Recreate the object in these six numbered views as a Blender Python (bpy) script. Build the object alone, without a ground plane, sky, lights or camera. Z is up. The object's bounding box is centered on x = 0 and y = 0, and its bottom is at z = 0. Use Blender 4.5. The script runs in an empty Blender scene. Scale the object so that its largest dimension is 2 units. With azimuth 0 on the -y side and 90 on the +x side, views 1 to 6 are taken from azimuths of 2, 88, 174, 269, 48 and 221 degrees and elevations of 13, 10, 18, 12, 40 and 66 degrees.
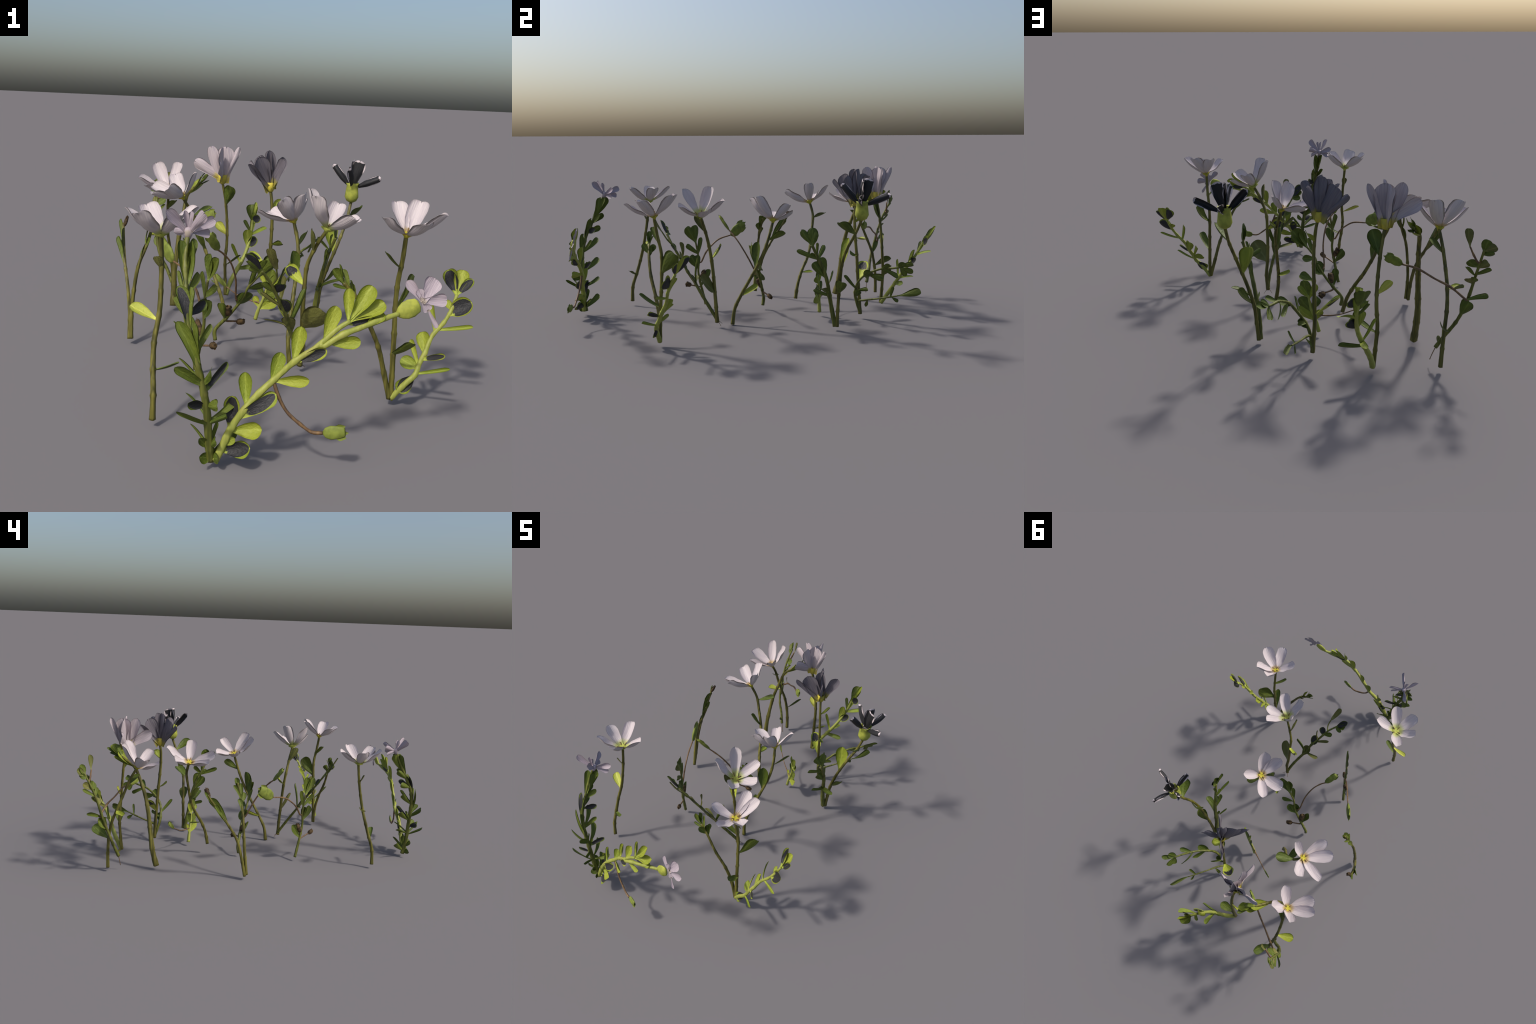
# A loose bed of small wild herbs: nine flowering stalks, several creeping leafy
# shoots and a few bare stems, each its own plant standing on the ground.
import bpy, math, random
from mathutils import Vector, Matrix

rng = random.Random(7)
V = Vector

# ---------------------------------------------------------------- materials
def new_mat(name, rough=0.6, spec=0.25):
    m = bpy.data.materials.new(name)
    m.use_nodes = True
    nt = m.node_tree
    bsdf = nt.nodes["Principled BSDF"]
    bsdf.inputs["Roughness"].default_value = rough
    bsdf.inputs["Specular IOR Level"].default_value = spec
    return m, nt, bsdf

def node(nt, kind, **kw):
    n = nt.nodes.new(kind)
    for k, v in kw.items():
        setattr(n, k, v)
    return n

def noise(nt, vec, scale, detail=3.0, rough=0.55, stretch=None):
    if stretch:
        mp = node(nt, "ShaderNodeMapping")
        mp.inputs["Scale"].default_value = stretch
        nt.links.new(vec, mp.inputs["Vector"])
        vec = mp.outputs["Vector"]
    n = node(nt, "ShaderNodeTexNoise")
    n.inputs["Scale"].default_value = scale
    n.inputs["Detail"].default_value = detail
    n.inputs["Roughness"].default_value = rough
    nt.links.new(vec, n.inputs["Vector"])
    return n.outputs["Fac"]

def ramp(nt, fac, stops):
    r = node(nt, "ShaderNodeValToRGB")
    e = r.color_ramp.elements
    e[0].position, e[0].color = stops[0][0], (*stops[0][1], 1)
    e[1].position, e[1].color = stops[-1][0], (*stops[-1][1], 1)
    for p, c in stops[1:-1]:
        x = e.new(p)
        x.color = (*c, 1)
    nt.links.new(fac, r.inputs["Fac"])
    return r.outputs["Color"]

def mix(nt, fac, a, b, mode="MIX"):
    m = node(nt, "ShaderNodeMix", data_type="RGBA", blend_type=mode)
    for sock, val in ((m.inputs[0], fac), (m.inputs[6], a), (m.inputs[7], b)):
        if isinstance(val, bpy.types.NodeSocket):
            nt.links.new(val, sock)
        elif isinstance(val, (int, float)):
            sock.default_value = val
        else:
            sock.default_value = (*val, 1)
    return m.outputs[2]

def math_node(nt, op, a, b=None):
    m = node(nt, "ShaderNodeMath", operation=op)
    for s, v in zip(m.inputs, (a, b)):
        if v is None:
            continue
        if isinstance(v, bpy.types.NodeSocket):
            nt.links.new(v, s)
        else:
            s.default_value = v
    return m.outputs[0]

def bump(nt, bsdf, height, strength=0.3, dist=0.002):
    b = node(nt, "ShaderNodeBump")
    b.inputs["Strength"].default_value = strength
    b.inputs["Distance"].default_value = dist
    nt.links.new(height, b.inputs["Height"])
    nt.links.new(b.outputs["Normal"], bsdf.inputs["Normal"])

def blade_coords(nt):
    """Generated coordinates of a blade: across 0..1 (x), along 0..1 (y)."""
    tc = node(nt, "ShaderNodeTexCoord")
    sep = node(nt, "ShaderNodeSeparateXYZ")
    nt.links.new(tc.outputs["Generated"], sep.inputs[0])
    return tc, sep.outputs["X"], sep.outputs["Y"]

def leaf_material(name, light, dark, blotch=None, start=0.2):
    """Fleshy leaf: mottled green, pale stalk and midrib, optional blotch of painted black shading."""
    m, nt, bsdf = new_mat(name, 0.55, 0.3)
    tc, x, y = blade_coords(nt)
    obj = tc.outputs["Object"]
    col = mix(nt, ramp(nt, noise(nt, obj, 2.2), [(0.35, (0, 0, 0)), (0.7, (1, 1, 1))]), dark, light)
    info = node(nt, "ShaderNodeObjectInfo")
    vary = ramp(nt, info.outputs["Random"], [(0.0, (0.78, 0.84, 0.75)), (1.0, (1.15, 1.1, 1.0))])
    col = mix(nt, 1.0, col, vary, "MULTIPLY")
    pale = tuple(min(1, c * 1.35 + 0.03) for c in light)
    stalk = ramp(nt, y, [(0.0, (0.8, 0.8, 0.8)), (0.3, (0, 0, 0))])
    col = mix(nt, stalk, col, pale)
    off = math_node(nt, "ABSOLUTE", math_node(nt, "SUBTRACT", x, 0.5))
    rib = ramp(nt, off, [(0.0, (0.35, 0.35, 0.35)), (0.06, (0, 0, 0))])
    col = mix(nt, rib, col, pale)
    if blotch:
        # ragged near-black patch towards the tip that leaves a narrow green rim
        dx = math_node(nt, "MULTIPLY", off, 2.0)
        dy = math_node(nt, "MULTIPLY", math_node(nt, "SUBTRACT", y, 0.55), 2.0)
        r2 = math_node(nt, "ADD", math_node(nt, "MULTIPLY", dx, dx), math_node(nt, "MULTIPLY", dy, dy))
        rag = math_node(nt, "MULTIPLY", math_node(nt, "SUBTRACT", noise(nt, obj, 8.0, 6.0, 0.7), 0.5), 0.5)
        inside = math_node(nt, "LESS_THAN", math_node(nt, "ADD", r2, math_node(nt, "MULTIPLY", rag, 0.3)), 0.68)
        upper = math_node(nt, "GREATER_THAN", math_node(nt, "ADD", y, rag), start)
        mask = math_node(nt, "MULTIPLY", inside, upper)
        col = mix(nt, mask, col, blotch)
    nt.links.new(col, bsdf.inputs["Base Color"])
    bump(nt, bsdf, noise(nt, obj, 9.0), 0.25, 0.02)
    return m

def petal_material(name, white, blush, base, base_reach, dark_core=False):
    m, nt, bsdf = new_mat(name, 0.5, 0.2)
    tc, x, y = blade_coords(nt)
    obj = tc.outputs["Object"]
    streak = noise(nt, obj, 3.0, 2.0, 0.5, stretch=(5.0, 0.5, 1.0))
    col = mix(nt, ramp(nt, streak, [(0.4, (0, 0, 0)), (0.75, (1, 1, 1))]), white, blush)
    foot = ramp(nt, y, [(0.0, (1, 1, 1)), (base_reach * 0.55, (0.8, 0.8, 0.8)), (base_reach, (0, 0, 0))])
    col = mix(nt, foot, col, base)
    if dark_core:
        off = math_node(nt, "MULTIPLY", math_node(nt, "ABSOLUTE", math_node(nt, "SUBTRACT", x, 0.5)), 2.0)
        dy = math_node(nt, "MULTIPLY", math_node(nt, "ABSOLUTE", math_node(nt, "SUBTRACT", y, 0.52)), 2.0)
        edge = math_node(nt, "MAXIMUM", off, dy)
        rag = math_node(nt, "MULTIPLY", math_node(nt, "SUBTRACT", noise(nt, obj, 6.0, 5.0), 0.5), 0.2)
        mask = ramp(nt, math_node(nt, "ADD", edge, rag), [(0.80, (1, 1, 1)), (0.83, (0, 0, 0))])
        col = mix(nt, mask, col, (0.022, 0.022, 0.024))
    nt.links.new(col, bsdf.inputs["Base Color"])
    bump(nt, bsdf, streak, 0.2, 0.02)
    return m

def stem_material(name, light, dark, brown):
    m, nt, bsdf = new_mat(name, 0.5, 0.3)
    tc = node(nt, "ShaderNodeTexCoord")
    obj = tc.outputs["Object"]
    stripe = noise(nt, obj, 60.0, 2.0, 0.5, stretch=(1.5, 1.5, 0.02))
    col = mix(nt, ramp(nt, stripe, [(0.36, (0, 0, 0)), (0.66, (1, 1, 1))]), dark, light)
    patch = noise(nt, obj, 16.0, 3.0)
    col = mix(nt, ramp(nt, patch, [(0.56, (0, 0, 0)), (0.72, (0.6, 0.6, 0.6))]), col, brown)
    nt.links.new(col, bsdf.inputs["Base Color"])
    bump(nt, bsdf, stripe, 0.4, 0.003)
    return m

def flat_material(name, a, b, scale, rough=0.6):
    m, nt, bsdf = new_mat(name, rough, 0.25)
    tc = node(nt, "ShaderNodeTexCoord")
    n = noise(nt, tc.outputs["Object"], scale, 4.0)
    nt.links.new(mix(nt, ramp(nt, n, [(0.38, (0, 0, 0)), (0.65, (1, 1, 1))]), a, b), bsdf.inputs["Base Color"])
    bump(nt, bsdf, n, 0.4, 0.003)
    return m

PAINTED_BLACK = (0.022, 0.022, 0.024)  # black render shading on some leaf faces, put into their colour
GREEN = leaf_material("leaf_green", (0.12, 0.155, 0.018), (0.065, 0.09, 0.010))
LIME = leaf_material("leaf_lime", (0.27, 0.31, 0.035), (0.20, 0.24, 0.025))
YELLOW = leaf_material("leaf_pale_yellow", (0.50, 0.50, 0.09), (0.40, 0.42, 0.07))
OLIVE = leaf_material("leaf_olive", (0.16, 0.16, 0.04), (0.11, 0.11, 0.03))
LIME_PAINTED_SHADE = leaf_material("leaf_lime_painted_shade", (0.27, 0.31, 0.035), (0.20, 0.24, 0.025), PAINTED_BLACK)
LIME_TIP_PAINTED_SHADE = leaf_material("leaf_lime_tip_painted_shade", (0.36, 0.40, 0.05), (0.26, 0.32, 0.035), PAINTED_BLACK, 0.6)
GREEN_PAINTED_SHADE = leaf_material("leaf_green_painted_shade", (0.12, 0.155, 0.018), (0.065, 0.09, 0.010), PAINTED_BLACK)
STEM = stem_material("stem_striped", (0.165, 0.15, 0.028), (0.055, 0.053, 0.011), (0.10, 0.085, 0.02))
SHOOT_LIME = stem_material("shoot_lime", (0.32, 0.34, 0.07), (0.24, 0.27, 0.05), (0.28, 0.25, 0.07))
SHOOT_GREEN = stem_material("shoot_green", (0.15, 0.16, 0.03), (0.06, 0.07, 0.012), (0.13, 0.105, 0.03))
STALK_BROWN = stem_material("stalk_brown", (0.20, 0.12, 0.05), (0.10, 0.06, 0.035), (0.14, 0.10, 0.04))
POD_GREEN = flat_material("pod_green", (0.12, 0.15, 0.025), (0.20, 0.24, 0.04), 40)
POD_BROWN = flat_material("withered_brown", (0.03, 0.02, 0.012), (0.12, 0.075, 0.03), 70, 0.8)
WHITE_A = petal_material("petal_white_tan_foot", (0.53, 0.475, 0.475), (0.44, 0.385, 0.42), (0.42, 0.30, 0.10), 0.22)
WHITE_B = petal_material("petal_white_green_foot", (0.53, 0.475, 0.475), (0.44, 0.385, 0.42), (0.36, 0.40, 0.08), 0.34)
WHITE_F = petal_material("petal_funnel_white", (0.46, 0.40, 0.41), (0.33, 0.28, 0.33), (0.46, 0.38, 0.05), 0.26)
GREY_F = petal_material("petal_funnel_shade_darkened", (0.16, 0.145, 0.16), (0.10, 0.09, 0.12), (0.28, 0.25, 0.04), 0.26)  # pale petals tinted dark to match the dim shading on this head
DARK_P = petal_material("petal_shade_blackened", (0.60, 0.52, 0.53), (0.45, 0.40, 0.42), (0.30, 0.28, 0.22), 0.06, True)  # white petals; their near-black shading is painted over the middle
LILAC = petal_material("petal_small_lilac", (0.40, 0.34, 0.37), (0.28, 0.23, 0.28), (0.32, 0.27, 0.22), 0.15)
EYE = flat_material("flower_eye_yellow", (0.50, 0.42, 0.03), (0.24, 0.25, 0.03), 90)
EYE_GREEN = flat_material("flower_eye_green", (0.42, 0.44, 0.08), (0.24, 0.28, 0.05), 60)
STAMEN = flat_material("stamen_dark", (0.10, 0.06, 0.04), (0.30, 0.20, 0.08), 200)
CALYX_YELLOW = flat_material("tube_yellow", (0.52, 0.44, 0.05), (0.34, 0.30, 0.06), 30)
CALYX_LIME = flat_material("calyx_lime", (0.36, 0.38, 0.06), (0.22, 0.25, 0.04), 35)

# ---------------------------------------------------------------- geometry helpers
def mesh_from(name, verts, faces, mats=()):
    me = bpy.data.meshes.new(name)
    me.from_pydata([tuple(v) for v in verts], [], faces)
    me.polygons.foreach_set("use_smooth", [True] * len(me.polygons))
    for m in mats:
        me.materials.append(m)
    me.update()
    return me

def add(name, me, parent=None, matrix=None):
    ob = bpy.data.objects.new(name, me)
    bpy.context.scene.collection.objects.link(ob)
    if matrix is not None:
        ob.matrix_world = matrix
    if parent is not None:
        ob.parent = parent
        ob.matrix_parent_inverse = Matrix.Translation(-V(parent["at"]))
    return ob

def thing(name, at, label, category):
    e = bpy.data.objects.new(name, None)
    e.empty_display_size = 0.05
    e.location = at
    e["at"] = tuple(at)
    e["label"], e["category"] = label, category
    bpy.context.scene.collection.objects.link(e)
    return e

def spline(pts, step=0.008):
    """Catmull-Rom curve through pts, evenly sampled."""
    P = [V(p) for p in pts]
    P = [P[0] * 2 - P[1]] + P + [P[-1] * 2 - P[-2]]
    out = []
    for i in range(1, len(P) - 2):
        a, b, c, d = P[i - 1:i + 3]
        n = max(2, int((c - b).length / step))
        for k in range(n):
            t = k / n
            out.append(0.5 * ((2 * b) + (c - a) * t + (2 * a - 5 * b + 4 * c - d) * t * t
                              + (3 * b - a - 3 * c + d) * t ** 3))
    out.append(P[-2])
    return out

def tube(name, pts, radius, mat, parent, end_radius=None, sides=12, nodes=(), rough=0.06, flare=1.0):
    """Stem: ribbed tube along a spline, swollen at the leaf nodes (heights z)."""
    C = spline(pts)
    n = len(C)
    r1 = radius * 0.75 if end_radius is None else end_radius
    verts, faces = [], []
    ref = V((1, 0.2, 0))
    org = V(parent["at"])
    ph = rng.uniform(0, 6)
    for i, c in enumerate(C):
        t = i / (n - 1)
        tan = (C[min(n - 1, i + 1)] - C[max(0, i - 1)]).normalized()
        x = (ref - tan * ref.dot(tan)).normalized()
        ref = x
        y = tan.cross(x)
        r = radius + (r1 - radius) * t
        r *= 1 + (flare - 1) * math.exp(-(t / 0.06) ** 2)
        for z in nodes:
            r *= 1 + 0.22 * math.exp(-((c.z - z) / 0.006) ** 2)
        r *= 1 + rough * math.sin(i * 0.9 + ph) * math.sin(i * 0.37 + 2 * ph)
        for k in range(sides):
            a = 2 * math.pi * k / sides
            rib = 1 + 0.10 * math.cos(4 * a + ph)
            verts.append(c + (x * math.cos(a) + y * math.sin(a)) * r * rib - org)
    for i in range(n - 1):
        for k in range(sides):
            k2 = (k + 1) % sides
            faces.append((i * sides + k, i * sides + k2, (i + 1) * sides + k2, (i + 1) * sides + k))
    faces.append(tuple(range(sides - 1, -1, -1)))
    faces.append(tuple(range((n - 1) * sides, n * sides)))
    return add(name, mesh_from(name, verts, faces, [mat]), parent, Matrix.Translation(org))

def point_on(pts, z):
    """Where a stem passes height z."""
    C = spline(pts, 0.004)
    return min(C, key=lambda c: abs(c.z - z))

def blade_mesh(name, outline, cup, sag, thick, twist=0.0, notch=0.0, wave=0.0, nu=18, nv=8):
    """Closed unit blade, x across (-.5..+.5), y along (0..1), z out of the face.
    outline: [(t, half width)], cup lifts the margins, sag bows the middle downwards."""
    def half(t):
        for (t0, w0), (t1, w1) in zip(outline, outline[1:]):
            if t <= t1:
                s = (t - t0) / (t1 - t0)
                s = s * s * (3 - 2 * s) if w1 < w0 and t1 < 1 else s
                return w0 + (w1 - w0) * s
        return outline[-1][1]
    def rounded(t):
        w = half(t)
        tip = outline[-2][0]
        if t > tip:
            s = (t - tip) / (1 - tip)
            w = outline[-2][1] * math.sqrt(max(0.0, 1 - s * s))
        return max(w, 0.004)
    verts, faces = [], []
    ts = [1 - (1 - i / nu) ** 1.35 for i in range(nu + 1)]
    for side in (1, -1):
        for t in ts:
            w = rounded(t)
            for j in range(nv + 1):
                v = -1 + 2 * j / nv
                x = v * w
                y = t - notch * math.exp(-(v / 0.3) ** 2) * max(0, (t - 0.7) / 0.3) ** 2
                z = cup * v * v * w * 2 - sag * math.sin(math.pi * t) + twist * v * t * w
                z += wave * math.sin(9 * t + 2 * v) * abs(v) * w
                edge = 1 - abs(v) ** 3
                z += side * thick * (0.12 + 0.88 * edge * math.sin(math.pi * min(1, 0.15 + t * 0.85)))
                verts.append((x, y, z))
    row = nv + 1
    half_n = row * (nu + 1)
    for i in range(nu):
        for j in range(nv):
            a = i * row + j
            faces.append((a, a + 1, a + row + 1, a + row))
            b = half_n + a
            faces.append((b, b + row, b + row + 1, b + 1))
    border = ([i * row for i in range(nu + 1)] + [nu * row + j for j in range(1, nv + 1)]
              + [i * row + nv for i in range(nu - 1, -1, -1)] + [j for j in range(nv - 1, 0, -1)])
    for a, b in zip(border, border[1:] + border[:1]):
        faces.append((a, half_n + a, half_n + b, b))
    me = mesh_from(name, verts, faces)
    return me

SPOON = [(0, .09), (.12, .13), (.3, .28), (.5, .43), (.72, .5), (1, 0)]
ROUND = [(0, .10), (.1, .16), (.28, .38), (.52, .5), (.62, .49), (1, 0)]
STRAP = [(0, .22), (.2, .34), (.5, .46), (.8, .5), (1, 0)]
LANCE = [(0, .14), (.2, .36), (.42, .5), (.62, .42), (.8, .26), (.97, .06), (1, 0)]
PETAL = [(0, .16), (.15, .24), (.4, .42), (.68, .5), (.8, .48), (1, 0)]
FUNNEL = [(0, .30), (.2, .33), (.45, .40), (.74, .5), (.8, .49), (1, 0)]
LOBE = [(0, .20), (.2, .24), (.45, .36), (.72, .5), (.8, .49), (1, 0)]

LEAF_SHAPES = {
    "spoon": [blade_mesh("leaf_spoon", SPOON, 0.10, 0.03, 0.011), blade_mesh("leaf_spoon_bowed", SPOON, 0.14, 0.07, 0.011, 0.2)],
    "round": [blade_mesh("leaf_round", ROUND, 0.10, 0.03, 0.010), blade_mesh("leaf_round_bowed", ROUND, 0.16, 0.05, 0.010, -0.2)],
    "strap": [blade_mesh("leaf_strap", STRAP, 0.06, 0.04, 0.011), blade_mesh("leaf_strap_bowed", STRAP, 0.06, -0.06, 0.011, 0.2)],
    "lance": [blade_mesh("leaf_lance", LANCE, 0.10, 0.03, 0.012)],
}
PETAL_SHAPES = [blade_mesh("petal_open", PETAL, 0.16, 0.07, 0.008, 0.05, 0.05, 0.02, 22, 10),
                blade_mesh("petal_open_wavy", PETAL, 0.12, 0.09, 0.008, -0.12, 0.08, 0.06, 22, 10)]
FUNNEL_SHAPE = blade_mesh("petal_funnel", FUNNEL, 0.08, 0.02, 0.007, 0.0, 0.06, 0.05, 22, 10)
LOBE_SHAPES = [blade_mesh("petal_lobe", LOBE, 0.10, 0.02, 0.008, 0.0, 0.05, 0.04, 22, 10)]

def blade(name, shape, base, tip, width, facing, mat, parent):
    """Stand a unit blade from base to tip, its face towards `facing`."""
    base, tip = V(base), V(tip)
    d = tip - base
    L = d.length
    y = d / L
    z = V(facing) - y * V(facing).dot(y)
    if z.length < 1e-4:
        z = V((0.3, 0.5, 0.8)) - y * y.dot(V((0.3, 0.5, 0.8)))
    z.normalize()
    x = y.cross(z)
    M = Matrix.Translation(base) @ Matrix((
        (x.x * width, y.x * L, z.x * L, 0), (x.y * width, y.y * L, z.y * L, 0),
        (x.z * width, y.z * L, z.z * L, 0), (0, 0, 0, 1)))
    ob = add(name, shape, parent, M)
    if not shape.materials:
        shape.materials.append(None)
    ob.material_slots[0].link = "OBJECT"
    ob.material_slots[0].material = mat
    return ob

def leaf(base, tip, width, facing, parent, mat=GREEN, shape=None):
    d = V(tip) - V(base)
    if shape is None:
        q = width / d.length
        shape = "strap" if q < 0.33 else ("round" if q > 0.62 else "spoon")
    pool = LEAF_SHAPES[shape]
    return blade("leaf", pool[rng.randrange(len(pool))], base, tip, width, facing, mat, parent)

def lathe(name, profile, base, axis, mats, parent, sides=20, lobes=0, lobe_depth=0.0, squash=1.0, flat=None):
    """Round body along an axis; profile [(radius, height)]."""
    a = V(axis).normalized()
    x = a.orthogonal().normalized()
    if flat is not None:
        x = (V(flat) - a * V(flat).dot(a)).normalized()
    y = a.cross(x)
    verts, faces = [], []
    for i, (r, h) in enumerate(profile):
        for k in range(sides):
            th = 2 * math.pi * k / sides
            rr = r * (1 + lobe_depth * math.cos(lobes * th) * i / len(profile))
            verts.append((x * math.cos(th) * squash + y * math.sin(th)) * rr + a * h)
    for i in range(len(profile) - 1):
        for k in range(sides):
            k2 = (k + 1) % sides
            faces.append((i * sides + k, i * sides + k2, (i + 1) * sides + k2, (i + 1) * sides + k))
    faces.append(tuple(range(sides - 1, -1, -1)))
    faces.append(tuple(range((len(profile) - 1) * sides, len(profile) * sides)))
    ob = add(name, mesh_from(name, verts, faces, mats), parent, Matrix.Translation(V(base)))
    ob["at"] = tuple(base)
    return ob

# ---------------------------------------------------------------- plant parts
def open_flower(center, tips, parent, white, eye_mat, eye_r, width=0.066):
    """Saucer flower: yellow eye, stamens and five separately measured petals."""
    c = V(center)
    axis = sum((V(t).normalized() for t in tips), V((0, 0, 0.6))).normalized()
    fl = lathe("flower", [(0.006, -0.010), (0.008, -0.003), (eye_r, 0.006), (eye_r * 0.95, 0.010),
                          (eye_r * 0.55, 0.013), (eye_r * 0.3, 0.010), (0.002, 0.009)], c, axis, [eye_mat], parent)
    for i, t in enumerate(tips):
        t = V(t)
        out = (t - axis * t.dot(axis)).normalized()
        shape = PETAL_SHAPES[i % 2]
        w = width * (0.93 + 0.14 * rng.random()) * min(1.0, t.length / 0.145)
        blade("petal", shape, c + out * 0.006 + axis * (0.002 + 0.0008 * i), c + t, w, axis - out * 0.2, white, fl)
    x = axis.orthogonal().normalized()
    y = axis.cross(x)
    for k in range(4):
        a = 0.6 + k * 1.6
        d = x * math.cos(a) + y * math.sin(a)
        tube("stamen", [c + d * eye_r * 0.4 + axis * 0.008, c + d * eye_r * 0.8 + axis * 0.018, c + d * (eye_r * 1.15) + axis * 0.022],
             0.0018, STAMEN, fl, 0.0028, 8)
    return fl

def funnel_flower(center, arms, parent, mat, tilt=0.0):
    """Funnel flower: yellow tube, then a side lobe, a back lobe, a broad front lobe and a narrow
    lobe spread along each of two crossing directions; the whole head may nod by `tilt`."""
    c = V(center)
    up = V((0, 0, 1))
    fl = lathe("flower", [(0.007, -0.002), (0.014, 0.004), (0.018, 0.018), (0.021, 0.044), (0.016, 0.045), (0.010, 0.025)],
               c, up, [CALYX_YELLOW], parent)
    for d in arms:
        d = V(d).normalized()
        face = up.cross(d)
        lobes = [((-.142, .110), (-.014, .034), .060), ((-.064, .184), (-.010, .010), .058), ((.012, .184), (.004, .004), .088),
                 ((.078, .184), (.008, .012), .032)]
        def at(p):
            x = p[0] * math.cos(tilt) + p[1] * math.sin(tilt)
            z = p[1] * math.cos(tilt) - p[0] * math.sin(tilt)
            return d * x + up * z
        for k, (tip, root, w) in enumerate(lobes):
            eps = face * (0.003 * (k - 1.5))
            blade("petal", FUNNEL_SHAPE, c + d * root[0] + up * root[1] + eps * 0.5, c + at(tip) + eps * 1.5, w, face, mat, fl)
    return fl

def bell_flower(center, arms, parent):
    """Bell calyx with an upright middle petal and two strap petals in each crossing direction."""
    c = V(center)
    up = V((0, 0, 1))
    fl = lathe("flower", [(0.010, -0.004), (0.024, 0.004), (0.033, 0.022), (0.031, 0.045), (0.027, 0.075), (0.032, 0.088), (0.026, 0.084), (0.015, 0.05)],
               c, up, [CALYX_LIME], parent, 20, 4, 0.12)
    for d in arms:
        d = V(d).normalized()
        face = up.cross(d)
        blade("petal", LOBE_SHAPES[0], c + up * 0.065, c + d * 0.028 + up * 0.192, 0.064, face, DARK_P, fl)
        blade("petal", PETAL_SHAPES[0], c - d * 0.012 + up * 0.068, c - d * 0.098 + up * 0.166, 0.036, face, DARK_P, fl)
        blade("petal", PETAL_SHAPES[0], c + d * 0.014 + up * 0.066, c + d * 0.130 + up * 0.118, 0.036, face, DARK_P, fl)
    return fl

def seed_pod(base, tip, width, facing, parent, brown=False):
    """Blunt capsule with a beaked, splitting mouth."""
    base, tip = V(base), V(tip)
    d = tip - base
    L = d.length
    mat = POD_BROWN if brown else POD_GREEN
    name = "withered_bud" if brown else "seed_pod"
    r = width / 2
    ob = lathe(name, [(r * .2, 0), (r * .7, L * .1), (r, L * .3), (r * .96, L * .55), (r * .75, L * .78), (r * .6, L * .86), (r * .3, L * .8)],
               base, d, [mat], parent, 18, 2, 0.15, 0.7 if brown else 0.32, facing)
    y = d / L
    side = y.cross(V(facing)).normalized()
    for s in (-1, 0.15, 1):
        blade("sepal", LEAF_SHAPES["lance"][0], base + y * L * .45 + side * s * r * .6,
              tip + side * s * r * 0.8 - y * L * 0.12 * abs(s), r * .9, V(facing), mat, ob)
    return ob

def leafy_shoot(spec, parent, shoot_mat, leaf_mats, stalk_mat=None, blotched=()):
    """Creeping shoot: main stem, side stalks, paired leaves, pods and withered buds."""
    for i, (r, pts) in enumerate(spec["stems"]):
        if i:
            main = spline(spec["stems"][0][1], 0.004)
            near = min(main, key=lambda q: (q - V(pts[0])).length)
            if (near - V(pts[0])).length > 0.003:
                pts = [tuple(near)] + list(pts)
        m = shoot_mat if i == 0 or stalk_mat is None or (stalk_mat is STALK_BROWN and r > 0.006) else stalk_mat
        tube("side_shoot" if i == 0 else "stalk", pts, r, m, parent, r * (0.55 if i == 0 else 0.8), 10,
             nodes=[p[2] for p in pts[2::2]], rough=0.08)
    face = V(spec["facing"])
    if face.z < 0:
        face = -face
    for k, (kind, b, t, w) in enumerate(spec["leaves"]):
        f = (face + V((rng.uniform(-.1, .1), rng.uniform(-.1, .1), rng.uniform(-.1, .1)))).normalized()
        if kind == "leaf":
            mat = leaf_mats[k % len(leaf_mats)]
            if k in blotched:
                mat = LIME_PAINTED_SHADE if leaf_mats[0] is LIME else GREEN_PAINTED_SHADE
            nud = face * (0.0012 * ((k % 5) - 2))
            leaf(V(b) + nud, V(t) + nud, w, f, parent, mat)
        else:
            seed_pod(b, t, w, face, parent, kind == "dead")

def stalk_leaves(stem, rows, parent):
    """Single leaves of a flower stalk: (height on stem, tip, width, line of sight along which it is thin or None, material)."""
    for z, tip, w, thin, mat in rows:
        b = point_on(stem, z)
        d = (V(tip) - b).normalized()
        f = d.cross(V(thin)) if thin else V((0, 0, 1))
        if f.z < 0:
            f = -f
        leaf(b, tip, w, f, parent, mat)

# sight lines used to describe which way a leaf blade is turned
SX, SY = (1, 0.03, -.18), (0.03, 1, -.22)
SD, SU = (-.74, .67, -.85), (.3, -.34, -1)

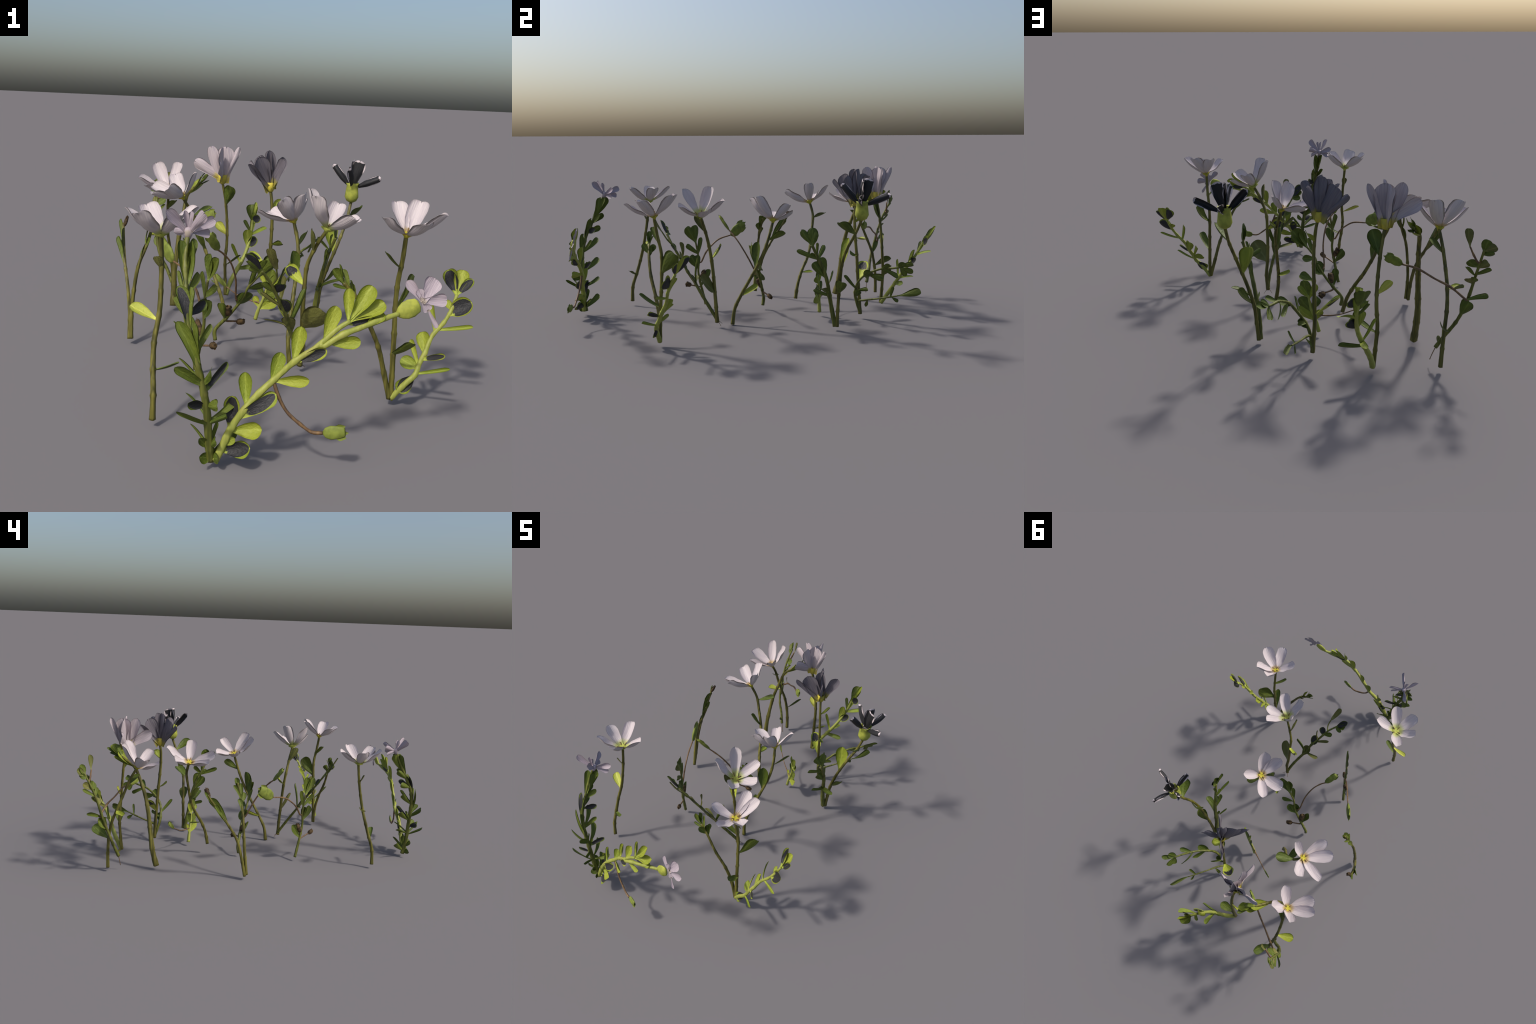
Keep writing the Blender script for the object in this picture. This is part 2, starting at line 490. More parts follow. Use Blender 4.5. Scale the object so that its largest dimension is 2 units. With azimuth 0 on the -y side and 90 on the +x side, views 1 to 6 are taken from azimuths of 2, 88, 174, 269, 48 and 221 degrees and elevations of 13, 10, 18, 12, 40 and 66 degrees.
# ---------------------------------------------------------------- measured shoots
S4 = dict(facing=(-0.25, -0.79, 0.56),
    stems=[(0.0110, [(0.414, -0.439, 0.023), (0.459, -0.447, 0.085), (0.491, -0.443, 0.118), (0.504, -0.428, 0.15), (0.525, -0.412, 0.19), (0.549, -0.388, 0.243), (0.588, -0.377, 0.292), (0.613, -0.362, 0.334), (0.633, -0.338, 0.383)])],
    leaves=[('leaf', (0.492, -0.442, 0.12), (0.437, -0.454, 0.057), 0.052),
            ('leaf', (0.5, -0.432, 0.14), (0.448, -0.391, 0.155), 0.048),
            ('leaf', (0.502, -0.43, 0.146), (0.481, -0.365, 0.219), 0.018),
            ('leaf', (0.492, -0.441, 0.121), (0.596, -0.49, 0.164), 0.015),
            ('leaf', (0.513, -0.421, 0.168), (0.582, -0.464, 0.2), 0.023),
            ('leaf', (0.522, -0.414, 0.184), (0.52, -0.365, 0.251), 0.048),
            ('leaf', (0.56, -0.385, 0.257), (0.545, -0.34, 0.353), 0.02),
            ('leaf', (0.567, -0.383, 0.265), (0.679, -0.416, 0.293), 0.017),
            ('leaf', (0.602, -0.368, 0.316), (0.677, -0.375, 0.369), 0.065),
            ('leaf', (0.632, -0.339, 0.381), (0.61, -0.272, 0.456), 0.052),
            ('leaf', (0.633, -0.338, 0.383), (0.659, -0.295, 0.465), 0.053),
            ('leaf', (0.633, -0.338, 0.383), (0.686, -0.329, 0.44), 0.035),
            ('leaf', (0.613, -0.362, 0.334), (0.599, -0.334, 0.361), 0.026)])

S7 = dict(facing=(0.988, 0.0, -0.157),
    stems=[(0.0130, [(0.187, 0.41, 0.02), (0.19, 0.392, 0.108), (0.197, 0.379, 0.179), (0.208, 0.366, 0.249), (0.221, 0.345, 0.318), (0.234, 0.314, 0.381), (0.254, 0.284, 0.445)])],
    leaves=[('leaf', (0.197, 0.379, 0.179), (0.18, 0.299, 0.206), 0.021),
            ('leaf', (0.199, 0.377, 0.189), (0.203, 0.343, 0.217), 0.019),
            ('leaf', (0.212, 0.359, 0.271), (0.225, 0.293, 0.354), 0.046),
            ('leaf', (0.214, 0.356, 0.282), (0.229, 0.329, 0.379), 0.052),
            ('leaf', (0.232, 0.319, 0.37), (0.224, 0.212, 0.413), 0.025),
            ('leaf', (0.233, 0.316, 0.376), (0.176, 0.355, 0.432), 0.026),
            ('leaf', (0.236, 0.311, 0.387), (0.241, 0.312, 0.455), 0.013),
            ('leaf', (0.2, 0.375, 0.19), (0.312, 0.328, 0.243), 0.03),
            ('leaf', (0.252, 0.287, 0.439), (0.253, 0.286, 0.529), 0.057),
            ('leaf', (0.254, 0.284, 0.445), (0.25, 0.232, 0.515), 0.036),
            ('leaf', (0.253, 0.285, 0.442), (0.25, 0.298, 0.512), 0.043),
            ('leaf', (0.23, 0.323, 0.363), (0.232, 0.28, 0.402), 0.019)])

S10 = dict(facing=(-0.313, 0.861, -0.4),
    stems=[(0.0120, [(-0.256, 0.732, 0.026), (-0.236, 0.767, 0.087), (-0.203, 0.798, 0.152), (-0.17, 0.83, 0.22), (-0.152, 0.868, 0.278), (-0.143, 0.9, 0.331), (-0.14, 0.93, 0.389)])],
    leaves=[('leaf', (-0.145, 0.892, 0.319), (-0.064, 0.951, 0.353), 0.024),
            ('leaf', (-0.143, 0.899, 0.33), (-0.184, 0.928, 0.391), 0.021),
            ('leaf', (-0.19, 0.811, 0.179), (-0.241, 0.817, 0.281), 0.019),
            ('leaf', (-0.203, 0.798, 0.152), (-0.093, 0.816, 0.171), 0.029),
            ('leaf', (-0.19, 0.811, 0.179), (-0.188, 0.898, 0.189), 0.025),
            ('leaf', (-0.14, 0.926, 0.382), (-0.15, 0.992, 0.467), 0.062),
            ('leaf', (-0.14, 0.926, 0.382), (-0.125, 0.991, 0.481), 0.02),
            ('leaf', (-0.14, 0.926, 0.382), (-0.102, 0.945, 0.41), 0.048),
            ('leaf', (-0.159, 0.853, 0.255), (-0.163, 0.893, 0.345), 0.05),
            ('leaf', (-0.159, 0.853, 0.255), (-0.115, 0.891, 0.304), 0.048),
            ('leaf', (-0.143, 0.899, 0.33), (-0.13, 0.95, 0.43), 0.033)])

S5 = dict(facing=(-0.131, -0.819, -0.559),
    stems=[(0.0090, [(0.104, -0.186, 0.04), (0.092, -0.222, 0.098), (0.073, -0.259, 0.157), (0.048, -0.301, 0.225), (0.037, -0.335, 0.276), (0.015, -0.365, 0.326), (-0.004, -0.394, 0.373), (-0.023, -0.421, 0.416), (-0.055, -0.448, 0.463)]),
           (0.0040, [(-0.016, -0.418, 0.411), (-0.003, -0.439, 0.437), (-0.006, -0.467, 0.48)])],
    leaves=[('leaf', (-0.006, -0.464, 0.476), (-0.031, -0.516, 0.557), 0.032),
            ('leaf', (-0.05, -0.444, 0.456), (-0.106, -0.484, 0.528), 0.037),
            ('leaf', (-0.052, -0.446, 0.459), (-0.099, -0.441, 0.463), 0.03),
            ('leaf', (-0.003, -0.392, 0.37), (0.018, -0.422, 0.412), 0.042),
            ('leaf', (0.012, -0.368, 0.332), (0.023, -0.374, 0.428), 0.020),
            ('leaf', (-0.004, -0.394, 0.373), (-0.053, -0.414, 0.413), 0.031),
            ('leaf', (0.021, -0.356, 0.312), (-0.056, -0.383, 0.369), 0.019),
            ('leaf', (0.036, -0.336, 0.278), (0.026, -0.378, 0.346), 0.052),
            ('leaf', (0.05, -0.297, 0.218), (0.103, -0.282, 0.362), 0.022),
            ('leaf', (0.062, -0.276, 0.185), (0.042, -0.328, 0.262), 0.052),
            ('leaf', (0.049, -0.299, 0.222), (-0.04, -0.301, 0.244), 0.019),
            ('leaf', (-0.054, -0.447, 0.462), (-0.105, -0.465, 0.499), 0.038)])

R = dict(facing=(-0.513, -0.833, 0.209),
    stems=[(0.0090, [(-0.53, 0.698, 0.085), (-0.562, 0.716, 0.15), (-0.596, 0.728, 0.208), (-0.617, 0.746, 0.274), (-0.628, 0.766, 0.345), (-0.634, 0.786, 0.416), (-0.637, 0.813, 0.487), (-0.636, 0.85, 0.561)]),
           (0.0050, [(-0.613, 0.776, 0.326), (-0.555, 0.753, 0.373), (-0.496, 0.723, 0.401), (-0.432, 0.692, 0.435), (-0.378, 0.661, 0.445)]),
           (0.0045, [(-0.625, 0.828, 0.501), (-0.606, 0.824, 0.531), (-0.589, 0.822, 0.566)]),
           (0.0020, [(-0.53, 0.698, 0.085), (-0.518, 0.694, 0.05), (-0.511, 0.692, 0.026)])],
    leaves=[('leaf', (-0.589, 0.822, 0.566), (-0.574, 0.831, 0.641), 0.034),
            ('pod', (-0.378, 0.661, 0.445), (-0.305, 0.624, 0.475), 0.046),
            ('leaf', (-0.636, 0.844, 0.548), (-0.642, 0.864, 0.602), 0.042),
            ('leaf', (-0.636, 0.847, 0.554), (-0.673, 0.876, 0.576), 0.046),
            ('leaf', (-0.636, 0.836, 0.533), (-0.668, 0.867, 0.55), 0.031),
            ('leaf', (-0.636, 0.808, 0.475), (-0.591, 0.808, 0.503), 0.044),
            ('leaf', (-0.636, 0.807, 0.47), (-0.657, 0.849, 0.507), 0.034),
            ('leaf', (-0.635, 0.792, 0.431), (-0.59, 0.8, 0.475), 0.021),
            ('leaf', (-0.635, 0.795, 0.439), (-0.67, 0.85, 0.48), 0.02),
            ('leaf', (-0.632, 0.779, 0.393), (-0.604, 0.796, 0.424), 0.048),
            ('leaf', (-0.633, 0.783, 0.405), (-0.625, 0.811, 0.434), 0.029),
            ('leaf', (-0.613, 0.776, 0.326), (-0.681, 0.827, 0.359), 0.019),
            ('leaf', (-0.563, 0.756, 0.367), (-0.596, 0.782, 0.388), 0.014),
            ('leaf', (-0.607, 0.737, 0.241), (-0.624, 0.782, 0.32), 0.052),
            ('leaf', (-0.613, 0.743, 0.262), (-0.632, 0.783, 0.307), 0.04),
            ('leaf', (-0.539, 0.703, 0.103), (-0.542, 0.684, 0.133), 0.018)])

S6b = dict(facing=(-0.777, -0.629, 0.019),
    stems=[(0.0085, [(-0.293, -0.266, 0.022), (-0.279, -0.282, 0.098), (-0.268, -0.294, 0.159), (-0.259, -0.302, 0.218), (-0.262, -0.298, 0.275), (-0.256, -0.303, 0.326), (-0.248, -0.312, 0.383)]),
           (0.0045, [(-0.272, -0.285, 0.269), (-0.291, -0.26, 0.319), (-0.318, -0.226, 0.357), (-0.351, -0.184, 0.387), (-0.402, -0.121, 0.401)]),
           (0.0040, [(-0.271, -0.291, 0.126), (-0.244, -0.324, 0.14), (-0.228, -0.344, 0.147)])],
    leaves=[('leaf', (-0.248, -0.312, 0.383), (-0.242, -0.316, 0.482), 0.054),
            ('leaf', (-0.248, -0.312, 0.383), (-0.208, -0.358, 0.476), 0.05),
            ('leaf', (-0.257, -0.302, 0.316), (-0.271, -0.282, 0.409), 0.03),
            ('leaf', (-0.256, -0.303, 0.322), (-0.208, -0.36, 0.376), 0.029),
            ('leaf', (-0.26, -0.301, 0.233), (-0.227, -0.339, 0.313), 0.05),
            ('leaf', (-0.26, -0.3, 0.24), (-0.253, -0.307, 0.312), 0.041),
            ('leaf', (-0.273, -0.288, 0.131), (-0.311, -0.239, 0.218), 0.045),
            ('pod', (-0.402, -0.121, 0.401), (-0.474, -0.03, 0.466), 0.067),
            ('dead', (-0.267, -0.295, 0.163), (-0.292, -0.262, 0.226), 0.03),
            ('dead', (-0.231, -0.34, 0.146), (-0.204, -0.372, 0.16), 0.028)])

S6a = dict(facing=(0.369, -0.828, -0.422),
    stems=[(0.0085, [(-0.249, 0.063, 0.066), (-0.206, 0.054, 0.12), (-0.162, 0.045, 0.178), (-0.131, 0.032, 0.229), (-0.113, 0.017, 0.274), (-0.077, 0.009, 0.321)]),
           (0.0045, [(-0.163, 0.023, 0.22), (-0.164, -0.025, 0.313), (-0.181, -0.071, 0.389), (-0.207, -0.106, 0.433), (-0.233, -0.129, 0.457)]),
           (0.0040, [(-0.2, 0.064, 0.107), (-0.161, 0.084, 0.102)])],
    leaves=[('leaf', (-0.08, 0.01, 0.317), (-0.005, -0.002, 0.408), 0.065),
            ('leaf', (-0.077, 0.009, 0.321), (-0.046, -0.016, 0.398), 0.046),
            ('leaf', (-0.109, 0.016, 0.28), (-0.084, -0.014, 0.361), 0.025),
            ('leaf', (-0.117, 0.02, 0.264), (-0.048, 0.047, 0.273), 0.037),
            ('leaf', (-0.157, 0.043, 0.186), (-0.097, 0.044, 0.236), 0.057),
            ('leaf', (-0.157, 0.043, 0.187), (-0.129, 0.023, 0.249), 0.049),
            ('leaf', (-0.208, 0.054, 0.118), (-0.222, 0.006, 0.202), 0.034),
            ('pod', (-0.229, -0.125, 0.453), (-0.269, -0.187, 0.538), 0.039),
            ('dead', (-0.195, 0.052, 0.135), (-0.197, 0.022, 0.192), 0.034),
            ('dead', (-0.161, 0.084, 0.102), (-0.124, 0.106, 0.091), 0.032)])

S8a = dict(facing=(-0.828, 0.253, 0.5),
    stems=[(0.0080, [(-0.028, 0.574, 0.03), (-0.02, 0.55, 0.1), (0.0, 0.54, 0.15), (0.044, 0.548, 0.215), (0.075, 0.581, 0.26), (0.104, 0.617, 0.284), (0.129, 0.656, 0.301), (0.155, 0.698, 0.307), (0.176, 0.742, 0.317)])],
    leaves=[('leaf', (0.066, 0.572, 0.248), (0.126, 0.598, 0.286), 0.047),
            ('leaf', (0.124, 0.648, 0.297), (0.183, 0.683, 0.329), 0.031),
            ('leaf', (0.079, 0.586, 0.263), (0.119, 0.662, 0.241), 0.039),
            ('leaf', (0.123, 0.647, 0.297), (0.139, 0.734, 0.254), 0.019),
            ('leaf', (0.172, 0.734, 0.315), (0.229, 0.785, 0.339), 0.034),
            ('leaf', (0.172, 0.734, 0.315), (0.181, 0.798, 0.288), 0.037),
            ('leaf', (0.172, 0.734, 0.315), (0.166, 0.765, 0.268), 0.032),
            ('leaf', (0.169, 0.727, 0.313), (0.207, 0.753, 0.341), 0.041),
            ('leaf', (-0.0, 0.54, 0.149), (0.043, 0.6, 0.171), 0.019),
            ('leaf', (-0.012, 0.546, 0.121), (0.038, 0.551, 0.164), 0.038),
            ('leaf', (0.014, 0.543, 0.171), (0.039, 0.475, 0.251), 0.02)])

S8b = dict(facing=(-0.849, 0.333, 0.411),
    stems=[(0.0060, [(-0.028, 0.574, 0.03), (-0.02, 0.56, 0.09), (0.004, 0.591, 0.107), (0.031, 0.645, 0.119), (0.057, 0.698, 0.133), (0.084, 0.752, 0.148)])],
    leaves=[('leaf', (0.084, 0.752, 0.148), (0.126, 0.858, 0.176), 0.039),
            ('leaf', (0.065, 0.713, 0.137), (0.096, 0.72, 0.198), 0.016),
            ('leaf', (0.067, 0.718, 0.138), (0.071, 0.753, 0.11), 0.019),
            ('leaf', (0.011, 0.605, 0.11), (-0.02, 0.601, 0.063), 0.019)])

S9 = dict(facing=(0.398, 0.916, -0.055),
    stems=[(0.0090, [(-0.088, 0.362, 0.022), (-0.073, 0.358, 0.079), (-0.052, 0.353, 0.133), (-0.037, 0.35, 0.201)]),
           (0.0030, [(-0.075, 0.361, 0.105), (-0.123, 0.382, 0.109), (-0.177, 0.406, 0.123), (-0.233, 0.433, 0.153)])],
    leaves=[('leaf', (-0.074, 0.358, 0.075), (0.008, 0.327, 0.132), 0.057),
            ('leaf', (-0.057, 0.354, 0.12), (0.001, 0.333, 0.184), 0.059),
            ('leaf', (-0.04, 0.351, 0.188), (0.007, 0.333, 0.238), 0.042),
            ('leaf', (-0.038, 0.35, 0.195), (-0.014, 0.345, 0.271), 0.052),
            ('leaf', (-0.041, 0.351, 0.182), (-0.071, 0.369, 0.258), 0.034),
            ('leaf', (-0.054, 0.354, 0.127), (-0.083, 0.37, 0.195), 0.04),
            ('leaf', (-0.073, 0.358, 0.079), (-0.096, 0.372, 0.133), 0.034),
            ('pod', (-0.233, 0.433, 0.153), (-0.298, 0.464, 0.209), 0.026)])

J = dict(facing=(0.071, -0.982, 0.177),
    stems=[(0.0120, [(-0.152, -0.922, 0.028), (-0.131, -0.914, 0.079), (-0.112, -0.908, 0.123), (-0.079, -0.904, 0.176), (-0.04, -0.894, 0.223), (0.0, -0.884, 0.262), (0.056, -0.884, 0.321), (0.115, -0.886, 0.369), (0.164, -0.88, 0.417), (0.2, -0.872, 0.441)]),
           (0.0090, [(0.132, -0.889, 0.371), (0.181, -0.884, 0.405), (0.242, -0.869, 0.428), (0.284, -0.853, 0.443), (0.338, -0.833, 0.457)]),
           (0.0050, [(0.0, -0.886, 0.259), (0.017, -0.89, 0.213), (0.043, -0.896, 0.172), (0.08, -0.90, 0.141), (0.113, -0.903, 0.120), (0.144, -0.905, 0.120)])],
    leaves=[('leaf', (-0.141, -0.918, 0.054), (-0.056, -0.936, 0.077), 0.048),
            ('leaf', (-0.117, -0.909, 0.113), (-0.026, -0.923, 0.128), 0.046),
            ('leaf', (-0.116, -0.909, 0.114), (-0.113, -0.882, 0.207), 0.047),
            ('leaf', (-0.073, -0.902, 0.184), (-0.081, -0.873, 0.277), 0.039),
            ('leaf', (-0.09, -0.905, 0.159), (0.009, -0.898, 0.227), 0.039),
            ('leaf', (-0.007, -0.886, 0.255), (0.017, -0.867, 0.338), 0.04),
            ('leaf', (-0.003, -0.885, 0.259), (0.098, -0.911, 0.277), 0.035),
            ('leaf', (0.051, -0.884, 0.316), (0.069, -0.86, 0.415), 0.04),
            ('leaf', (0.052, -0.884, 0.317), (0.141, -0.893, 0.362), 0.035),
            ('leaf', (0.131, -0.884, 0.385), (0.161, -0.861, 0.48), 0.044),
            ('leaf', (0.142, -0.888, 0.378), (0.233, -0.883, 0.387), 0.037),
            ('leaf', (0.195, -0.873, 0.438), (0.194, -0.847, 0.528), 0.031),
            ('leaf', (0.2, -0.872, 0.441), (0.259, -0.833, 0.534), 0.046),
            ('leaf', (0.2, -0.872, 0.441), (0.295, -0.836, 0.489), 0.042),
            ('leaf', (0.242, -0.869, 0.428), (0.294, -0.845, 0.462), 0.032),
            ('leaf', (0.187, -0.875, 0.433), (0.277, -0.855, 0.443), 0.033),
            ('leaf', (-0.133, -0.915, 0.075), (-0.1, -0.92, 0.096), 0.025),
            ('pod', (0.144, -0.905, 0.120), (0.217, -0.912, 0.131), 0.042)])

# ---------------------------------------------------------------- flower stalks
STALK = dict(
    A=[(0.414, -0.439, 0.022), (0.414, -0.435, 0.109), (0.411, -0.431, 0.192), (0.409, -0.426, 0.275), (0.406, -0.422, 0.356), (0.407, -0.421, 0.438), (0.413, -0.436, 0.521), (0.415, -0.448, 0.600)],
    B=[(0.104, -0.185, 0.024), (0.112, -0.189, 0.105), (0.105, -0.195, 0.192), (0.103, -0.201, 0.277), (0.104, -0.21, 0.361), (0.109, -0.223, 0.438), (0.136, -0.239, 0.513), (0.166, -0.255, 0.570)],
    C=[(-0.374, -0.694, 0.024), (-0.373, -0.688, 0.112), (-0.379, -0.663, 0.19), (-0.38, -0.639, 0.269), (-0.369, -0.618, 0.349), (-0.367, -0.602, 0.431), (-0.368, -0.589, 0.513), (-0.372, -0.58, 0.590)],
    D=[(0.067, -0.108, 0.001), (0.058, -0.095, 0.083), (0.06, -0.061, 0.157), (0.068, -0.021, 0.23), (0.077, 0.02, 0.305), (0.085, 0.055, 0.382), (0.079, 0.082, 0.461), (0.061, 0.103, 0.534)],
    E=[(-0.22, 0.241, 0.064), (-0.238, 0.254, 0.14), (-0.268, 0.279, 0.213), (-0.3, 0.313, 0.282), (-0.331, 0.335, 0.357), (-0.363, 0.345, 0.435), (-0.396, 0.353, 0.513), (-0.433, 0.340, 0.578)],
    F=[(-0.537, 0.754, 0.021), (-0.539, 0.753, 0.105), (-0.545, 0.745, 0.193), (-0.554, 0.728, 0.276), (-0.559, 0.697, 0.354), (-0.556, 0.665, 0.431), (-0.549, 0.634, 0.508), (-0.542, 0.598, 0.570)],
    G=[(0.194, 0.419, 0.02), (0.203, 0.42, 0.102), (0.213, 0.423, 0.186), (0.238, 0.425, 0.274), (0.268, 0.43, 0.357), (0.296, 0.449, 0.435), (0.319, 0.481, 0.505), (0.334, 0.508, 0.577)],
    H=[(-0.028, 0.574, 0.023), (-0.034, 0.569, 0.1), (-0.037, 0.563, 0.178), (-0.035, 0.556, 0.257), (-0.033, 0.551, 0.335), (-0.032, 0.543, 0.412), (-0.033, 0.537, 0.487), (-0.039, 0.536, 0.562), (-0.045, 0.54, 0.600)],
    I=[(-0.259, 0.73, 0.026), (-0.263, 0.737, 0.119), (-0.266, 0.74, 0.209), (-0.26, 0.734, 0.294), (-0.26, 0.728, 0.376), (-0.265, 0.721, 0.458), (-0.274, 0.712, 0.536), (-0.287, 0.699, 0.608)])

# leaves of each stalk: height, tip, width, sight line seen edge-on, material
STALK_LEAVES = dict(
    A=[(.490, (.348, -.467, .552), .030, SY, GREEN), (.345, (.476, -.354, .447), .070, SY, GREEN), (.185, (.457, -.521, .259), .038, SX, GREEN)],
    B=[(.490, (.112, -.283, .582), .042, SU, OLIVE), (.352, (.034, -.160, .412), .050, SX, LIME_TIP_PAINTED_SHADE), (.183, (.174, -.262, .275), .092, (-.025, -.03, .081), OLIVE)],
    C=[(.487, (-.381, -.617, .535), .030, SX, OLIVE), (.328, (-.467, -.594, .366), .044, SX, YELLOW), (.178, (-.293, -.690, .217), .028, SY, GREEN)],
    D=[(.440, (.120, .162, .488), .045, SD, GREEN), (.290, (.060, .028, .433), .058, None, GREEN), (.152, (.010, .025, .197), .030, SY, LIME)],
    E=[(.500, (-.310, .412, .536), .058, None, GREEN), (.350, (-.366, .285, .434), .050, None, GREEN), (.207, (-.287, .344, .203), .034, SX, LIME)],
    F=[(.480, (-.507, .588, .530), .042, None, GREEN), (.345, (-.639, .657, .339), .045, SY, LIME), (.185, (-.502, .836, .240), .058, SD, GREEN)],
    G=[(.505, (.371, .399, .568), .062, SD, GREEN), (.340, (.230, .465, .475), .068, None, LIME), (.192, (.286, .427, .267), .055, SD, GREEN)],
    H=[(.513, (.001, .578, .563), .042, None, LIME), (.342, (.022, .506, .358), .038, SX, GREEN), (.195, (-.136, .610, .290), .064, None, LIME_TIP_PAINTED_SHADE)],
    I=[(.500, (-.243, .670, .600), .058, SX, GREEN), (.342, (-.316, .745, .405), .044, SX, YELLOW), (.182, (-.186, .752, .236), .050, SY, GREEN)])

# petal tips relative to the flower centre
FLOWER = dict(
    A=((.416, -.447, .605), [(.118, -.050, .081), (.040, -.128, .062), (.060, .097, .103), (-.090, -.072, .068), (-.027, .105, .098)]),
    B=((.168, -.256, .575), [(.094, -.098, .059), (.124, .040, .042), (.050, .121, .082), (-.052, -.085, .134), (-.072, .050, .142)]),
    C=((-.371, -.580, .594), [(.077, -.093, .083), (-.055, -.111, .087), (.110, .049, .086), (-.115, -.009, .084), (-.072, .113, .078)]),
    D=((.061, .104, .538), [(.034, -.085, .127), (-.053, -.117, .106), (.052, .082, .086), (-.155, -.005, .034), (-.103, .104, .024)]),
    E=((-.434, .338, .582), [(.063, -.011, .116), (-.044, -.143, .056), (-.122, -.110, .024), (-.053, .114, .092), (-.150, .056, .040)]),
    F=((-.543, .596, .572), [(.076, -.070, .082), (-.085, -.120, .040), (-.136, -.056, .067), (.049, .060, .136), (-.071, .066, .129)]))

def flower_stalk(key, label):
    pts = STALK[key]
    e = thing("flowering_plant", pts[0], label, "flower")
    tube("stem", pts, 0.0088, STEM, e, 0.0068, 12, nodes=[.105, .183, .26, .345, .42, .495], rough=0.05, flare=1.15)
    stalk_leaves(pts, STALK_LEAVES[key], e)
    return e

# open saucer flowers
a = flower_stalk("A", "white five-petalled flower with two leafy side shoots")
b = flower_stalk("B", "white five-petalled flower with a creeping rooted shoot")
c = flower_stalk("C", "single white five-petalled flower on bare stalk")
d = flower_stalk("D", "single white flower on a leaning green stalk")
e_ = flower_stalk("E", "single white flower on a bowed green stalk")
f = flower_stalk("F", "white flower with a rooted shoot and seed pod")
for key, e in zip("ABCDEF", (a, b, c, d, e_, f)):
    green_eye = key in "BC"
    ctr, tips = FLOWER[key]
    open_flower(ctr, tips, e, WHITE_B if green_eye else WHITE_A, EYE_GREEN if green_eye else EYE, 0.024 if green_eye else 0.019)

# crossed funnel and bell flowers
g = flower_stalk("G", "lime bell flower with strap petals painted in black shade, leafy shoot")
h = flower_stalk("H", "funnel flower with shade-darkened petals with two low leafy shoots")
i_ = flower_stalk("I", "pale funnel flower with yellow tube and leafy shoot")
bell_flower((.334, .508, .577), [(.96, -.27, 0), (.22, .98, 0)], g)
funnel_flower((-.047, .541, .600), [(-.75, -.66, 0), (-.66, .75, 0)], h, GREY_F, math.radians(25))
funnel_flower((-.288, .698, .608), [(1, 0, 0), (.05, 1, 0)], i_, WHITE_F)

# shoots rooted with the stalks
leafy_shoot(S4, a, SHOOT_LIME, [LIME], blotched=(0, 4, 8, 9, 11))
tube("side_shoot", [(.41, -.44, .025), (.383, -.442, .122), (.353, -.46, .221), (.309, -.486, .314), (.264, -.498, .399), (.215, -.503, .450)],
     0.0095, STEM, a, 0.006, 12, nodes=[.12, .22, .31], rough=0.06)
for bb, tt, w in [((.225, -.502, .44), (.177, -.508, .496), .030), ((.235, -.502, .43), (.179, -.519, .446), .014), ((.235, -.5, .43), (.211, -.480, .490), .016),
                  ((.264, -.498, .395), (.232, -.478, .440), .030), ((.225, -.502, .44), (.185, -.495, .48), .018)]:
    leaf(bb, tt, w, (.4, -.7, .5), a, GREEN)
for tt, w in [((.232, -.530, .455), .030), ((.240, -.472, .452), .030), ((.198, -.500, .512), .026)]:
    leaf((.255, -.499, .408) if w > .028 else (.215, -.503, .45), tt, w, (.95, .1, .3), a, GREEN)
leafy_shoot(S5, b, SHOOT_GREEN, [OLIVE, OLIVE, GREEN], blotched=(1, 3, 7))
leafy_shoot(R, f, SHOOT_GREEN, [OLIVE, GREEN, GREEN], STALK_BROWN)
leafy_shoot(S7, g, SHOOT_GREEN, [GREEN])
leafy_shoot(S8a, h, SHOOT_GREEN, [GREEN])
leafy_shoot(S8b, h, SHOOT_GREEN, [GREEN])
leafy_shoot(S10, i_, SHOOT_LIME, [LIME, GREEN], blotched=(7, 9))
for bb, tt in [((.104, -.186, .03), (.085, -.16, .012)), ((.104, -.184, .03), (.128, -.165, .01))]:
    tube("root", [bb, (V(bb) + V(tt)) / 2 + V((0, 0, .004)), tt], 0.002, STALK_BROWN, b, 0.0008, 6)

# free-standing pod shoots
p = thing("seed_pod_shoot", (-.249, .06, .02), "leafy shoot with arching stalk and seed pod", "plant")
S6a["stems"][0] = (S6a["stems"][0][0], [(-.247, .058, .021)] + S6a["stems"][0][1])
leafy_shoot(S6a, p, SHOOT_GREEN, [GREEN], STALK_BROWN)
p = thing("seed_pod_shoot", S6b["stems"][0][1][0], "upright leafy shoot with arching seed pod", "plant")
leafy_shoot(S6b, p, SHOOT_GREEN, [GREEN], STALK_BROWN)
p = thing("seed_pod_shoot", S9["stems"][0][1][0], "small fresh shoot with thin pod stalk", "plant")
leafy_shoot(S9, p, SHOOT_LIME, [LIME, GREEN], STALK_BROWN)

# thick stem with a nodding leaf tuft
T_STEM = [(-.497, .501, .024), (-.497, .521, .106), (-.497, .53, .18), (-.491, .538, .255), (-.484, .548, .327), (-.476, .562, .4), (-.465, .587, .475), (-.453, .622, .553), (-.42, .68, .590), (-.40, .71, .605)]
t = thing("leafy_stem", T_STEM[0], "thick green stem with leaf tuft on top", "plant")
tube("stem", T_STEM, 0.0145, STEM, t, 0.0065, 12, nodes=[.12, .24, .36, .46], rough=0.07, flare=1.1)
for bb, tt, w in [((-.452, .625, .553), (-.398, .715, .628), .055), ((-.445, .635, .56), (-.39, .74, .60), .04), ((-.405, .70, .60), (-.36, .762, .653), .042),
                  ((-.405, .70, .60), (-.364, .769, .613), .024), ((-.41, .695, .60), (-.377, .735, .658), .02), ((-.405, .70, .60), (-.372, .785, .64), .02)]:
    leaf(bb, tt, w, (-.6, -.6, .5), t, LIME if w > .03 else GREEN)

